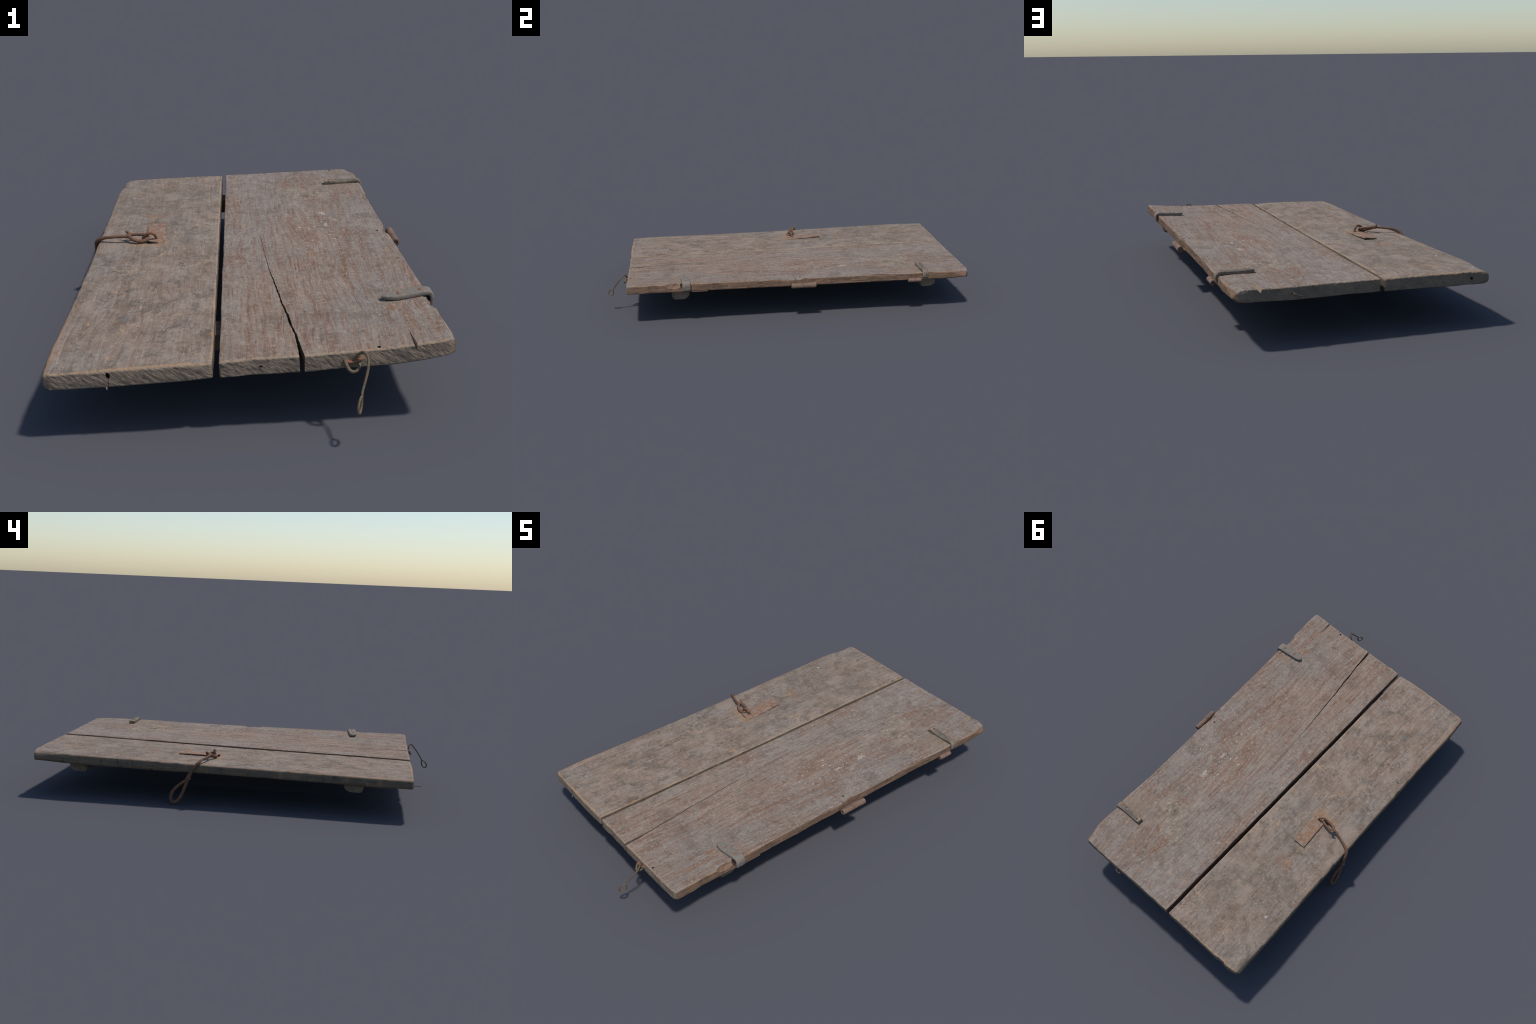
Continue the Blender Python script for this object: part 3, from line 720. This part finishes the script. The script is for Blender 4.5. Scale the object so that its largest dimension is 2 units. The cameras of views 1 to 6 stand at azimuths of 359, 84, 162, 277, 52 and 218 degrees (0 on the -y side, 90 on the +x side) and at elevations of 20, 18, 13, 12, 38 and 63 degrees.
k1 = knuckle(.5425, .1945, -.003, .130, .0140, 91)
slab('hinge_leaf', .500, .536, .004, .122, .182, .188, M_knuckle, .0015, k1)
k2 = knuckle(.5315, .1865, .640, .712, .0105, 92)
slab('hinge_leaf', .500, .532, .642, .710, .187, .1965, M_knuckle, .002, k2)
slab('hinge_leaf', .480, .524, -.535, -.450, .1835, .1885, M_knuckle, .0015)

# ------------------------------------------------------------------ latch on the left plank
def latch_plate():
    """bent rusty plate: rectangular tail lifting at the back, rounded and hooked at the front"""
    nu, nv = 14, 40; th = .0035; verts = []; faces = []
    for layer in (1, 0):
        for j in range(nv + 1):
            v = j / nv; y = .086 + v * .205
            xr = -.274 - .011 * v; xl = -.342 - .005 * v
            rnd = .022 * max(0, 1 - (v * .205) / .026) ** 2
            xr -= rnd; xl += rnd * .6
            for i in range(nu + 1):
                u = i / nu; x = xl + (xr - xl) * u
                z = top_z(x, y) + .0045 + .0015 * float(fbm(np.float64(x * 40), np.float64(y * 30), 55))
                z += .007 * smooth(.55, 1.0, v) * (.25 + .75 * u) * v + .003 * math.sin(v * 3.1)
                z += .008 * smooth(.16, 0, v) * (1 - u) - .001 * smooth(.9, 1, u)
                verts.append((x, y, z - (0 if layer else th)))
    s = (nu + 1) * (nv + 1)
    for j in range(nv):
        for i in range(nu):
            a = j * (nu + 1) + i; b = a + 1; c = b + nu + 1; d = a + nu + 1
            faces += [(a, b, c, d), (s + a, s + d, s + c, s + b)]
    rim = [i for i in range(nu + 1)] + [j * (nu + 1) + nu for j in range(1, nv + 1)] + [nv * (nu + 1) + i for i in range(nu - 1, -1, -1)] + [j * (nu + 1) for j in range(nv - 1, 0, -1)]
    for q in range(len(rim)):
        a, b = rim[q], rim[(q + 1) % len(rim)]; faces.append((a, s + a, s + b, b))
    me = mesh_from(verts, faces, 'latch_plate')
    bm = bmesh.new(); bm.from_mesh(me); bmesh.ops.recalc_face_normals(bm, faces=bm.faces); bm.to_mesh(me); bm.free()
    return add_object('latch_plate', me, mats=(M_rust_plate,), smooth_angle=40)
plate = latch_plate()
staple = add_object('staple', tube([(-.305, .122, .198, .005), (-.306, .121, .213, .005), (-.313, .117, .230, .0052), (-.328, .110, .2385, .0052), (-.343, .107, .234, .0055), (-.352, .110, .220, .0058), (-.353, .114, .200, .006)],
                                   'staple', rough=.18, seed=2), plate, (M_rust,))
pull = add_object('latch_pull', tube([
    (-.398, .128, .234, .0050), (-.404, .125, .229, .0075), (-.412, .123, .227, .0072), (-.424, .122, .2262, .0056), (-.445, .128, .224, .0050), (-.468, .136, .2215, .0052), (-.492, .146, .218, .0058), (-.510, .154, .212, .0072),
    (-.524, .162, .203, .0082), (-.532, .171, .190, .0082), (-.5345, .184, .172, .0080), (-.537, .194, .154, .0082), (-.539, .202, .136, .0095)], 'latch_pull', rough=.15, seed=3), mats=(M_rust,))
add_object('eye', tube([(-.404, .121, .227, .0065), (-.392, .108, .220, .0068), (-.375, .100, .2145, .0072), (-.355, .099, .212, .0075), (-.340, .104, .2165, .0072), (-.337, .114, .224, .0062), (-.348, .125, .228, .0058), (-.370, .130, .229, .0056), (-.392, .132, .229, .006)],
                       'eye', closed=True, rough=.16, seed=4), pull, (M_rust,))
add_object('stub', tube([(-.402, .134, .228, .006), (-.409, .138, .236, .0062), (-.416, .136, .242, .0045)], 'stub', rough=.2, seed=9), pull, (M_rust,))
def knot_mesh(c, r, seed):
    bm = bmesh.new(); bmesh.ops.create_icosphere(bm, subdivisions=4, radius=1)
    for v in bm.verts:
        d = v.co.copy()
        band = .16 * math.sin(d.z * 7 + d.y * 3 + d.x * 2) + .12 * float(fbm(np.float64(d.x * 2.5 + d.z), np.float64(d.y * 2.5 + d.z), seed))
        f = r * (1 + band)
        v.co = (c[0] + d.x * f * .85, c[1] + d.y * f * .95 - d.z * f * .3, c[2] + d.z * f * 1.25)
    me = bpy.data.meshes.new('knot'); bm.to_mesh(me); bm.free(); return me
add_object('knot', knot_mesh((-.539, .203, .134), .0135, 66), pull, (M_rust,))
add_object('loop', tube([(-.540, .207, .122, .0078), (-.541, .217, .092, .0080), (-.543, .229, .058, .0082), (-.547, .246, .026, .0084), (-.5485, .266, .0095, .0086), (-.547, .281, .0125, .0086), (-.542, .2865, .030, .0085),
                         (-.538, .283, .052, .0083), (-.535, .268, .075, .0080), (-.534, .246, .096, .0078), (-.536, .222, .114, .0078)], 'loop', closed=True, rough=.12, seed=6), pull, (M_rust,))

# ------------------------------------------------------------------ wire hook and its eye on the front end
hook = add_object('wire_hook', tube([
    (.262, -.884, .184, .0034), (.2655, -.886, .193, .0036), (.275, -.890, .208, .0038), (.286, -.895, .2175, .0038), (.2935, -.904, .2155, .0037), (.2970, -.915, .205, .0036), (.294, -.930, .187, .0036), (.284, -.948, .163, .0035),
    (.275, -.962, .142, .0034), (.2725, -.969, .130, .0034)], 'wire_hook', segs=10, rough=.1, seed=7), mats=(M_wire,))
h4 = np.array([.272, -.968, .131]); ax = np.array([-.25, -.52, -.82]); ax /= np.linalg.norm(ax)
tr = np.array([-.36, -.74, .55]); tr -= ax * (tr @ ax); tr /= np.linalg.norm(tr)
lp = []
for a in np.linspace(0, 2 * np.pi, 13)[:-1]:
    wdt = .0130 * (1 - .25 * math.cos(a))
    lp.append((*(h4 + ax * (.0205 - .0205 * math.cos(a)) + tr * wdt * math.sin(a)), .0034))
add_object('hook_loop', tube(lp, 'hook_loop', segs=10, per=4, closed=True, rough=.1, seed=8), hook, (M_wire,))
eye = add_object('hook_eye', tube([(.244, -.866, .190, .0048), (.244, -.881, .187, .0054), (.2465, -.892, .179, .0052), (.253, -.900, .1705, .0048), (.262, -.9035, .1675, .0045), (.271, -.901, .170, .0042), (.278, -.894, .177, .0040), (.280, -.880, .184, .0040)],
                                  'hook_eye', segs=10, rough=.15, seed=9), mats=(M_wire,))
add_object('nail', tube([(.243, -.882, .1865, .0042), (.256, -.8845, .1860, .0040), (.270, -.885, .1885, .0042), (.284, -.884, .1935, .0050), (.288, -.874, .1935, .005)], 'nail', segs=10, rough=.2, seed=10), eye, (M_rust_bright,))

# bent nail in the back end
add_object('bent_nail', tube([(.297, .972, .1975, .0026), (.2955, .988, .1970, .0028), (.291, .996, .1945, .0026), (.281, .9975, .1895, .0024), (.272, .995, .186, .0026), (.2675, .990, .1835, .0034), (.2655, .976, .1815, .0030)],
                              'bent_nail', segs=10, rough=.15, seed=11), mats=(M_knuckle,))
# stray splinter on the underside of the front-left end
add_object('splinter', tube([(-.366, -.872, .152, .0022), (-.365, -.880, .1475, .0026), (-.364, -.884, .1445, .0016)], 'splinter', segs=8, rough=.3, seed=12), mats=(M_torn,))
